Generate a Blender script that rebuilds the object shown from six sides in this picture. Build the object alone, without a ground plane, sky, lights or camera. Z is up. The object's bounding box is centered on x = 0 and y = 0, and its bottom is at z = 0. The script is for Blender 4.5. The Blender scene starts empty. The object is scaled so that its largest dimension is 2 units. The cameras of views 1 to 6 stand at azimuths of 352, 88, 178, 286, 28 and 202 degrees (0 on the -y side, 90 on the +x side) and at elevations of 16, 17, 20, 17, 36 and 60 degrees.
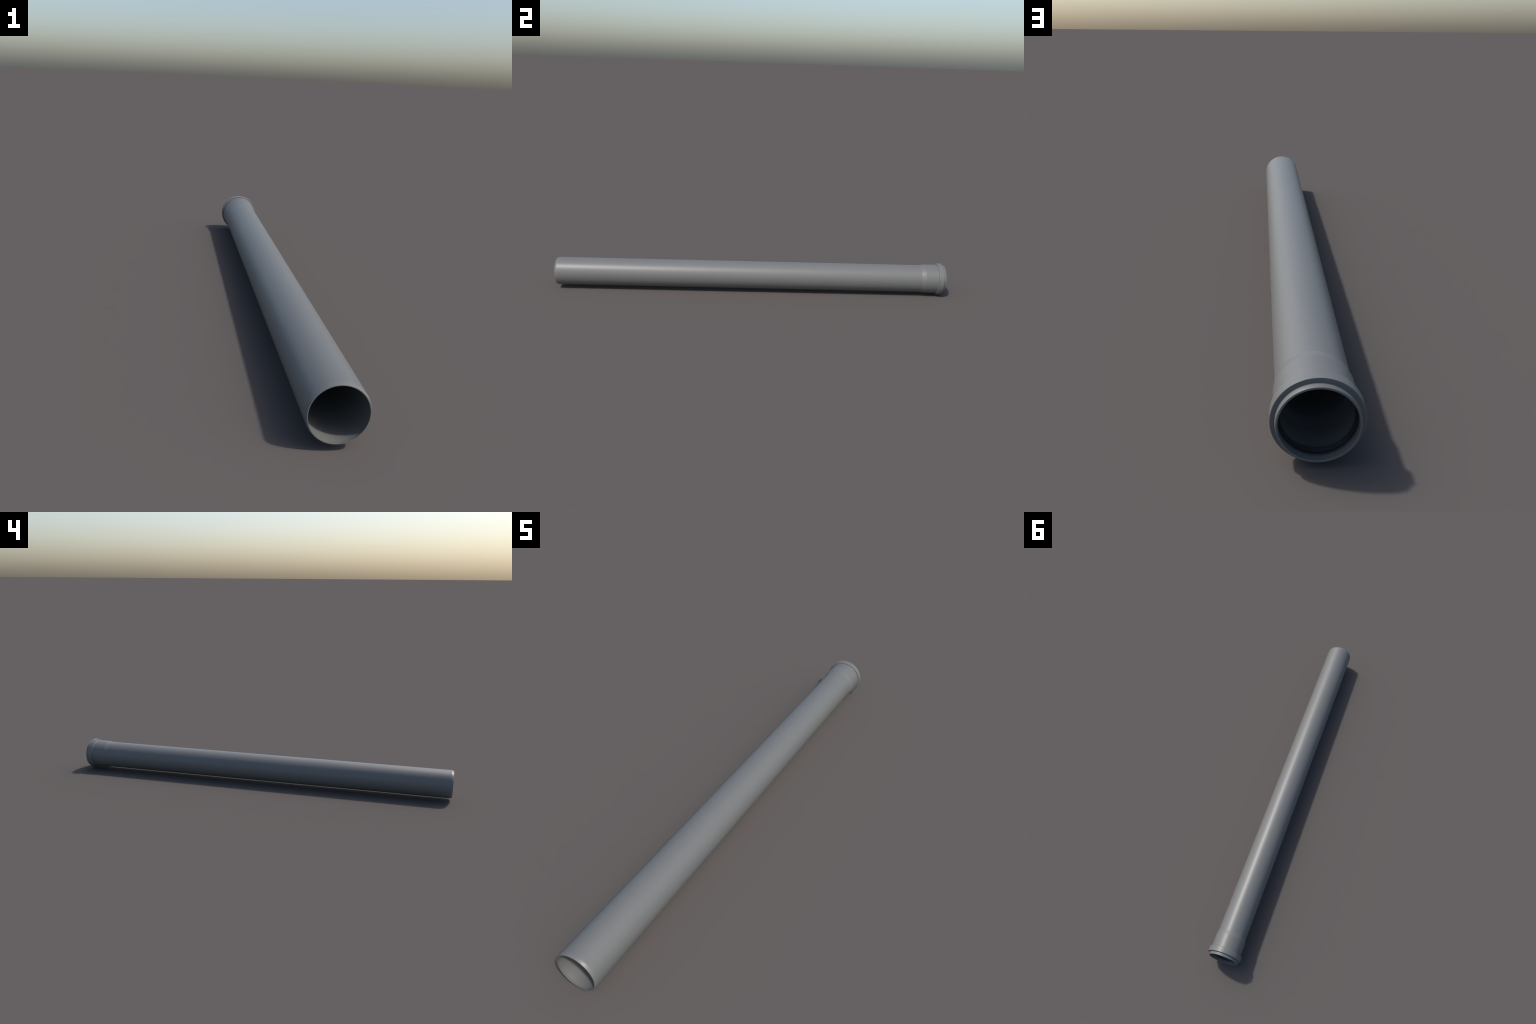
"""Grey plastic drain pipe lying on the ground, its axis along y.

The wall is one lathe profile (y, radius) that runs along the outside from the
cut spigot end to the socket mouth and back along the inside.  Hard corners are
rounded with small arcs.  The closed surface is then separated by region into
barrel, socket, sealing_bead and mouth_lip, which share border vertices and
normals, so that no seam shows.
"""
import bpy, math
from mathutils import Vector

SEGMENTS = 128          # steps around the axis
AXIS_Z = 0.0815         # the bead is the widest ring and rests on the ground

# --- sizes in metres -------------------------------------------------------
R_BARREL, R_BARREL_IN = 0.0703, 0.0662
R_SPIGOT, R_SPIGOT_IN = 0.0671, 0.0650  # the cut end is drawn in a little
R_SOCKET, R_SOCKET_IN = 0.0742, 0.0695
R_BEAD, R_BEAD_IN = 0.0815, 0.0770      # bead and the seal groove inside it
R_LIP, R_LIP_IN = 0.0731, 0.0683
Y_CUT, Y_CHAMFER = -1.0, -0.9912
Y_CONE, Y_SOCKET = 0.8735, 0.8955       # flare from barrel to socket
Y_BEAD, Y_BEAD_END, Y_MOUTH = 0.9610, 0.9860, 1.0

# corner: y, radius, rounding radius of the corner, part that starts here
CORNERS = [
    (Y_CUT,            R_SPIGOT_IN,  0.0003, "barrel"),
    (Y_CUT,            R_SPIGOT,     0.0004, "barrel"),
    (Y_CHAMFER,        R_BARREL,     0.0150, "barrel"),
    (Y_CONE,           R_BARREL,     0.0150, "socket"),
    (Y_SOCKET,         R_SOCKET,     0.0150, "socket"),
    (Y_BEAD,           R_SOCKET,     0.0028, "sealing_bead"),
    (Y_BEAD,           R_BEAD,       0.0010, "sealing_bead"),
    (Y_BEAD_END,       R_BEAD,       0.0010, "sealing_bead"),
    (Y_BEAD_END,       R_LIP,        0.0005, "mouth_lip"),
    (Y_BEAD_END + .006, R_LIP + .0002, 0.0300, "mouth_lip"),
    (Y_MOUTH,          R_LIP - .0009, 0.0014, "mouth_lip"),
    (Y_MOUTH,          R_LIP_IN,     0.0008, "mouth_lip"),
    (Y_BEAD_END - .001, R_LIP_IN,    0.0006, "sealing_bead"),
    (Y_BEAD_END - .0014, R_BEAD_IN,   0.0015, "sealing_bead"),
    (Y_BEAD + .004,    R_BEAD_IN,    0.0015, "sealing_bead"),
    (Y_BEAD + .002,    R_SOCKET_IN,  0.0006, "socket"),
    (Y_SOCKET + .006,  R_SOCKET_IN,  0.1000, "socket"),
    (Y_CONE,           R_BARREL_IN,  0.0120, "barrel"),
    (Y_CUT + 0.006,    R_BARREL_IN,  0.0100, "barrel"),
]
ARC_STEPS = 6

# black rubber seal in the groove of the bead: a bulge behind the mouth lip and
# a thin tongue that leans inwards, away from the mouth
SEAL = [
    (0.9842, 0.0755, 0.0010, "rubber_seal"),
    (0.9660, 0.0755, 0.0010, "rubber_seal"),
    (0.9655, 0.0712, 0.0010, "rubber_seal"),
    (0.9735, 0.0690, 0.0040, "rubber_seal"),
    (0.9680, 0.0640, 0.0005, "rubber_seal"),
    (0.9695, 0.0632, 0.0006, "rubber_seal"),
    (0.9785, 0.0672, 0.0060, "rubber_seal"),
    (0.9838, 0.0673, 0.0018, "rubber_seal"),
]


def rounded_profile(corners):
    """Closed polyline through the corners with each corner turned into an arc.
    Returns points (y, r) and, per point, the part of the span that starts there."""
    pts, parts = [], []
    n = len(corners)
    for i, (y, r, rad, part) in enumerate(corners):
        p = Vector((y, r))
        a = Vector(corners[i - 1][:2])
        b = Vector(corners[(i + 1) % n][:2])
        u, v = (a - p), (b - p)
        lu, lv = u.length, v.length
        u.normalize(); v.normalize()
        half = 0.5 * u.angle(v)
        cut = min(rad / math.tan(half), 0.45 * lu, 0.45 * lv)
        rr = cut * math.tan(half)
        centre = p + (u + v).normalized() * (rr / math.sin(half))
        s, e = p + u * cut - centre, p + v * cut - centre
        turn = math.atan2(s.x * e.y - s.y * e.x, s.dot(e))
        prev_part = corners[i - 1][3]
        for k in range(ARC_STEPS + 1):
            t = turn * k / ARC_STEPS
            c, d = math.cos(t), math.sin(t)
            pts.append(centre + Vector((c * s.x - d * s.y, d * s.x + c * s.y)))
            # the part changes in the middle of the arc
            parts.append(part if k >= ARC_STEPS // 2 else prev_part)
    return pts, parts


def add_rings(pts, parts, longest=0.12):
    """Cut long straight spans so that quads stay reasonable."""
    op, oq = [], []
    for i, p in enumerate(pts):
        q = pts[(i + 1) % len(pts)]
        m = max(1, math.ceil((q - p).length / longest))
        for k in range(m):
            op.append(p.lerp(q, k / m)); oq.append(parts[i])
    return op, oq


def profile_normals(pts):
    """Length-weighted normals in the (y, r) plane, pointing out of the wall."""
    n = len(pts)
    seg = [pts[(i + 1) % n] - pts[i] for i in range(n)]
    out = []
    for i in range(n):
        t = seg[i - 1] * min(seg[i - 1].length, .05) + seg[i] * min(seg[i].length, .05)
        out.append(Vector((-t.y, t.x)).normalized())
    return out


def build_part(name, pts, parts, normals, material, parent):
    n = len(pts)
    spans = [i for i in range(n) if parts[i] == name]
    rings = sorted(set(spans) | {(i + 1) % n for i in spans})
    at = {ring: k for k, ring in enumerate(rings)}
    verts, vnorm = [], []
    for ring in rings:
        (y, r), (ny, nr) = pts[ring], normals[ring]
        for j in range(SEGMENTS):
            a = 2 * math.pi * (j + 0.5) / SEGMENTS
            c, s = math.cos(a), math.sin(a)
            verts.append((r * c, y, AXIS_Z + r * s))
            vnorm.append((nr * c, ny, nr * s))
    faces = []
    for i in spans:
        a, b = at[i] * SEGMENTS, at[(i + 1) % n] * SEGMENTS
        for j in range(SEGMENTS):
            k = (j + 1) % SEGMENTS
            faces.append((a + j, a + k, b + k, b + j))
    mesh = bpy.data.meshes.new(name)
    mesh.from_pydata(verts, [], faces)
    mesh.update()
    # make the faces look out of the wall
    p = mesh.polygons[0]
    if p.normal.dot(Vector(vnorm[p.vertices[0]])) < 0:
        mesh.flip_normals()
    mesh.polygons.foreach_set("use_smooth", [True] * len(mesh.polygons))
    mesh.normals_split_custom_set_from_vertices(vnorm)
    mesh.materials.append(material)
    obj = bpy.data.objects.new(name, mesh)
    bpy.context.scene.collection.objects.link(obj)
    obj.parent = parent
    return obj


def black_rubber():
    mat = bpy.data.materials.new("black_rubber")
    mat.use_nodes = True
    nt = mat.node_tree
    bsdf = nt.nodes["Principled BSDF"]
    tex = nt.nodes.new("ShaderNodeTexCoord")
    noise = nt.nodes.new("ShaderNodeTexNoise")
    noise.inputs["Scale"].default_value = 120.0
    ramp = nt.nodes.new("ShaderNodeValToRGB")
    ramp.color_ramp.elements[0].color = (0.017, 0.017, 0.018, 1)
    ramp.color_ramp.elements[1].color = (0.023, 0.023, 0.024, 1)
    nt.links.new(tex.outputs["Object"], noise.inputs["Vector"])
    nt.links.new(noise.outputs["Fac"], ramp.inputs["Fac"])
    nt.links.new(ramp.outputs["Color"], bsdf.inputs["Base Color"])
    bsdf.inputs["Roughness"].default_value = 0.4
    return mat


def grey_plastic():
    mat = bpy.data.materials.new("grey_plastic")
    mat.use_nodes = True
    nt = mat.node_tree
    bsdf = nt.nodes["Principled BSDF"]
    tex = nt.nodes.new("ShaderNodeTexCoord")
    stretch = nt.nodes.new("ShaderNodeMapping")         # faint drawing marks along the pipe
    stretch.inputs["Scale"].default_value = (1.0, 0.06, 1.0)
    noise = nt.nodes.new("ShaderNodeTexNoise")
    noise.inputs["Scale"].default_value = 40.0
    noise.inputs["Detail"].default_value = 3.0
    ramp = nt.nodes.new("ShaderNodeValToRGB")
    ramp.color_ramp.elements[0].position = 0.3
    ramp.color_ramp.elements[1].position = 0.7
    ramp.color_ramp.elements[0].color = (*[c * 0.985 for c in BASE], 1)
    ramp.color_ramp.elements[1].color = (*[c * 1.015 for c in BASE], 1)
    nt.links.new(tex.outputs["Object"], stretch.inputs["Vector"])
    nt.links.new(stretch.outputs["Vector"], noise.inputs["Vector"])
    nt.links.new(noise.outputs["Fac"], ramp.inputs["Fac"])
    nt.links.new(ramp.outputs["Color"], bsdf.inputs["Base Color"])
    bsdf.inputs["Roughness"].default_value = ROUGHNESS
    bsdf.inputs["IOR"].default_value = 1.45
    return mat


BASE = (0.135, 0.1385, 0.1355)
ROUGHNESS = 0.43

pipe = bpy.data.objects.new("drain_pipe", None)
bpy.context.scene.collection.objects.link(pipe)
pipe["label"] = "long grey plastic drain pipe with a flared socket end"
pipe["category"] = "pipe"

points, owner = rounded_profile(CORNERS)
points, owner = add_rings(points, owner)
norms = profile_normals(points)
plastic = grey_plastic()
for part_name in ("barrel", "socket", "sealing_bead", "mouth_lip"):
    build_part(part_name, points, owner, norms, plastic, pipe)

seal_points, seal_owner = rounded_profile(SEAL)
build_part("rubber_seal", seal_points, seal_owner, profile_normals(seal_points),
           black_rubber(), pipe)
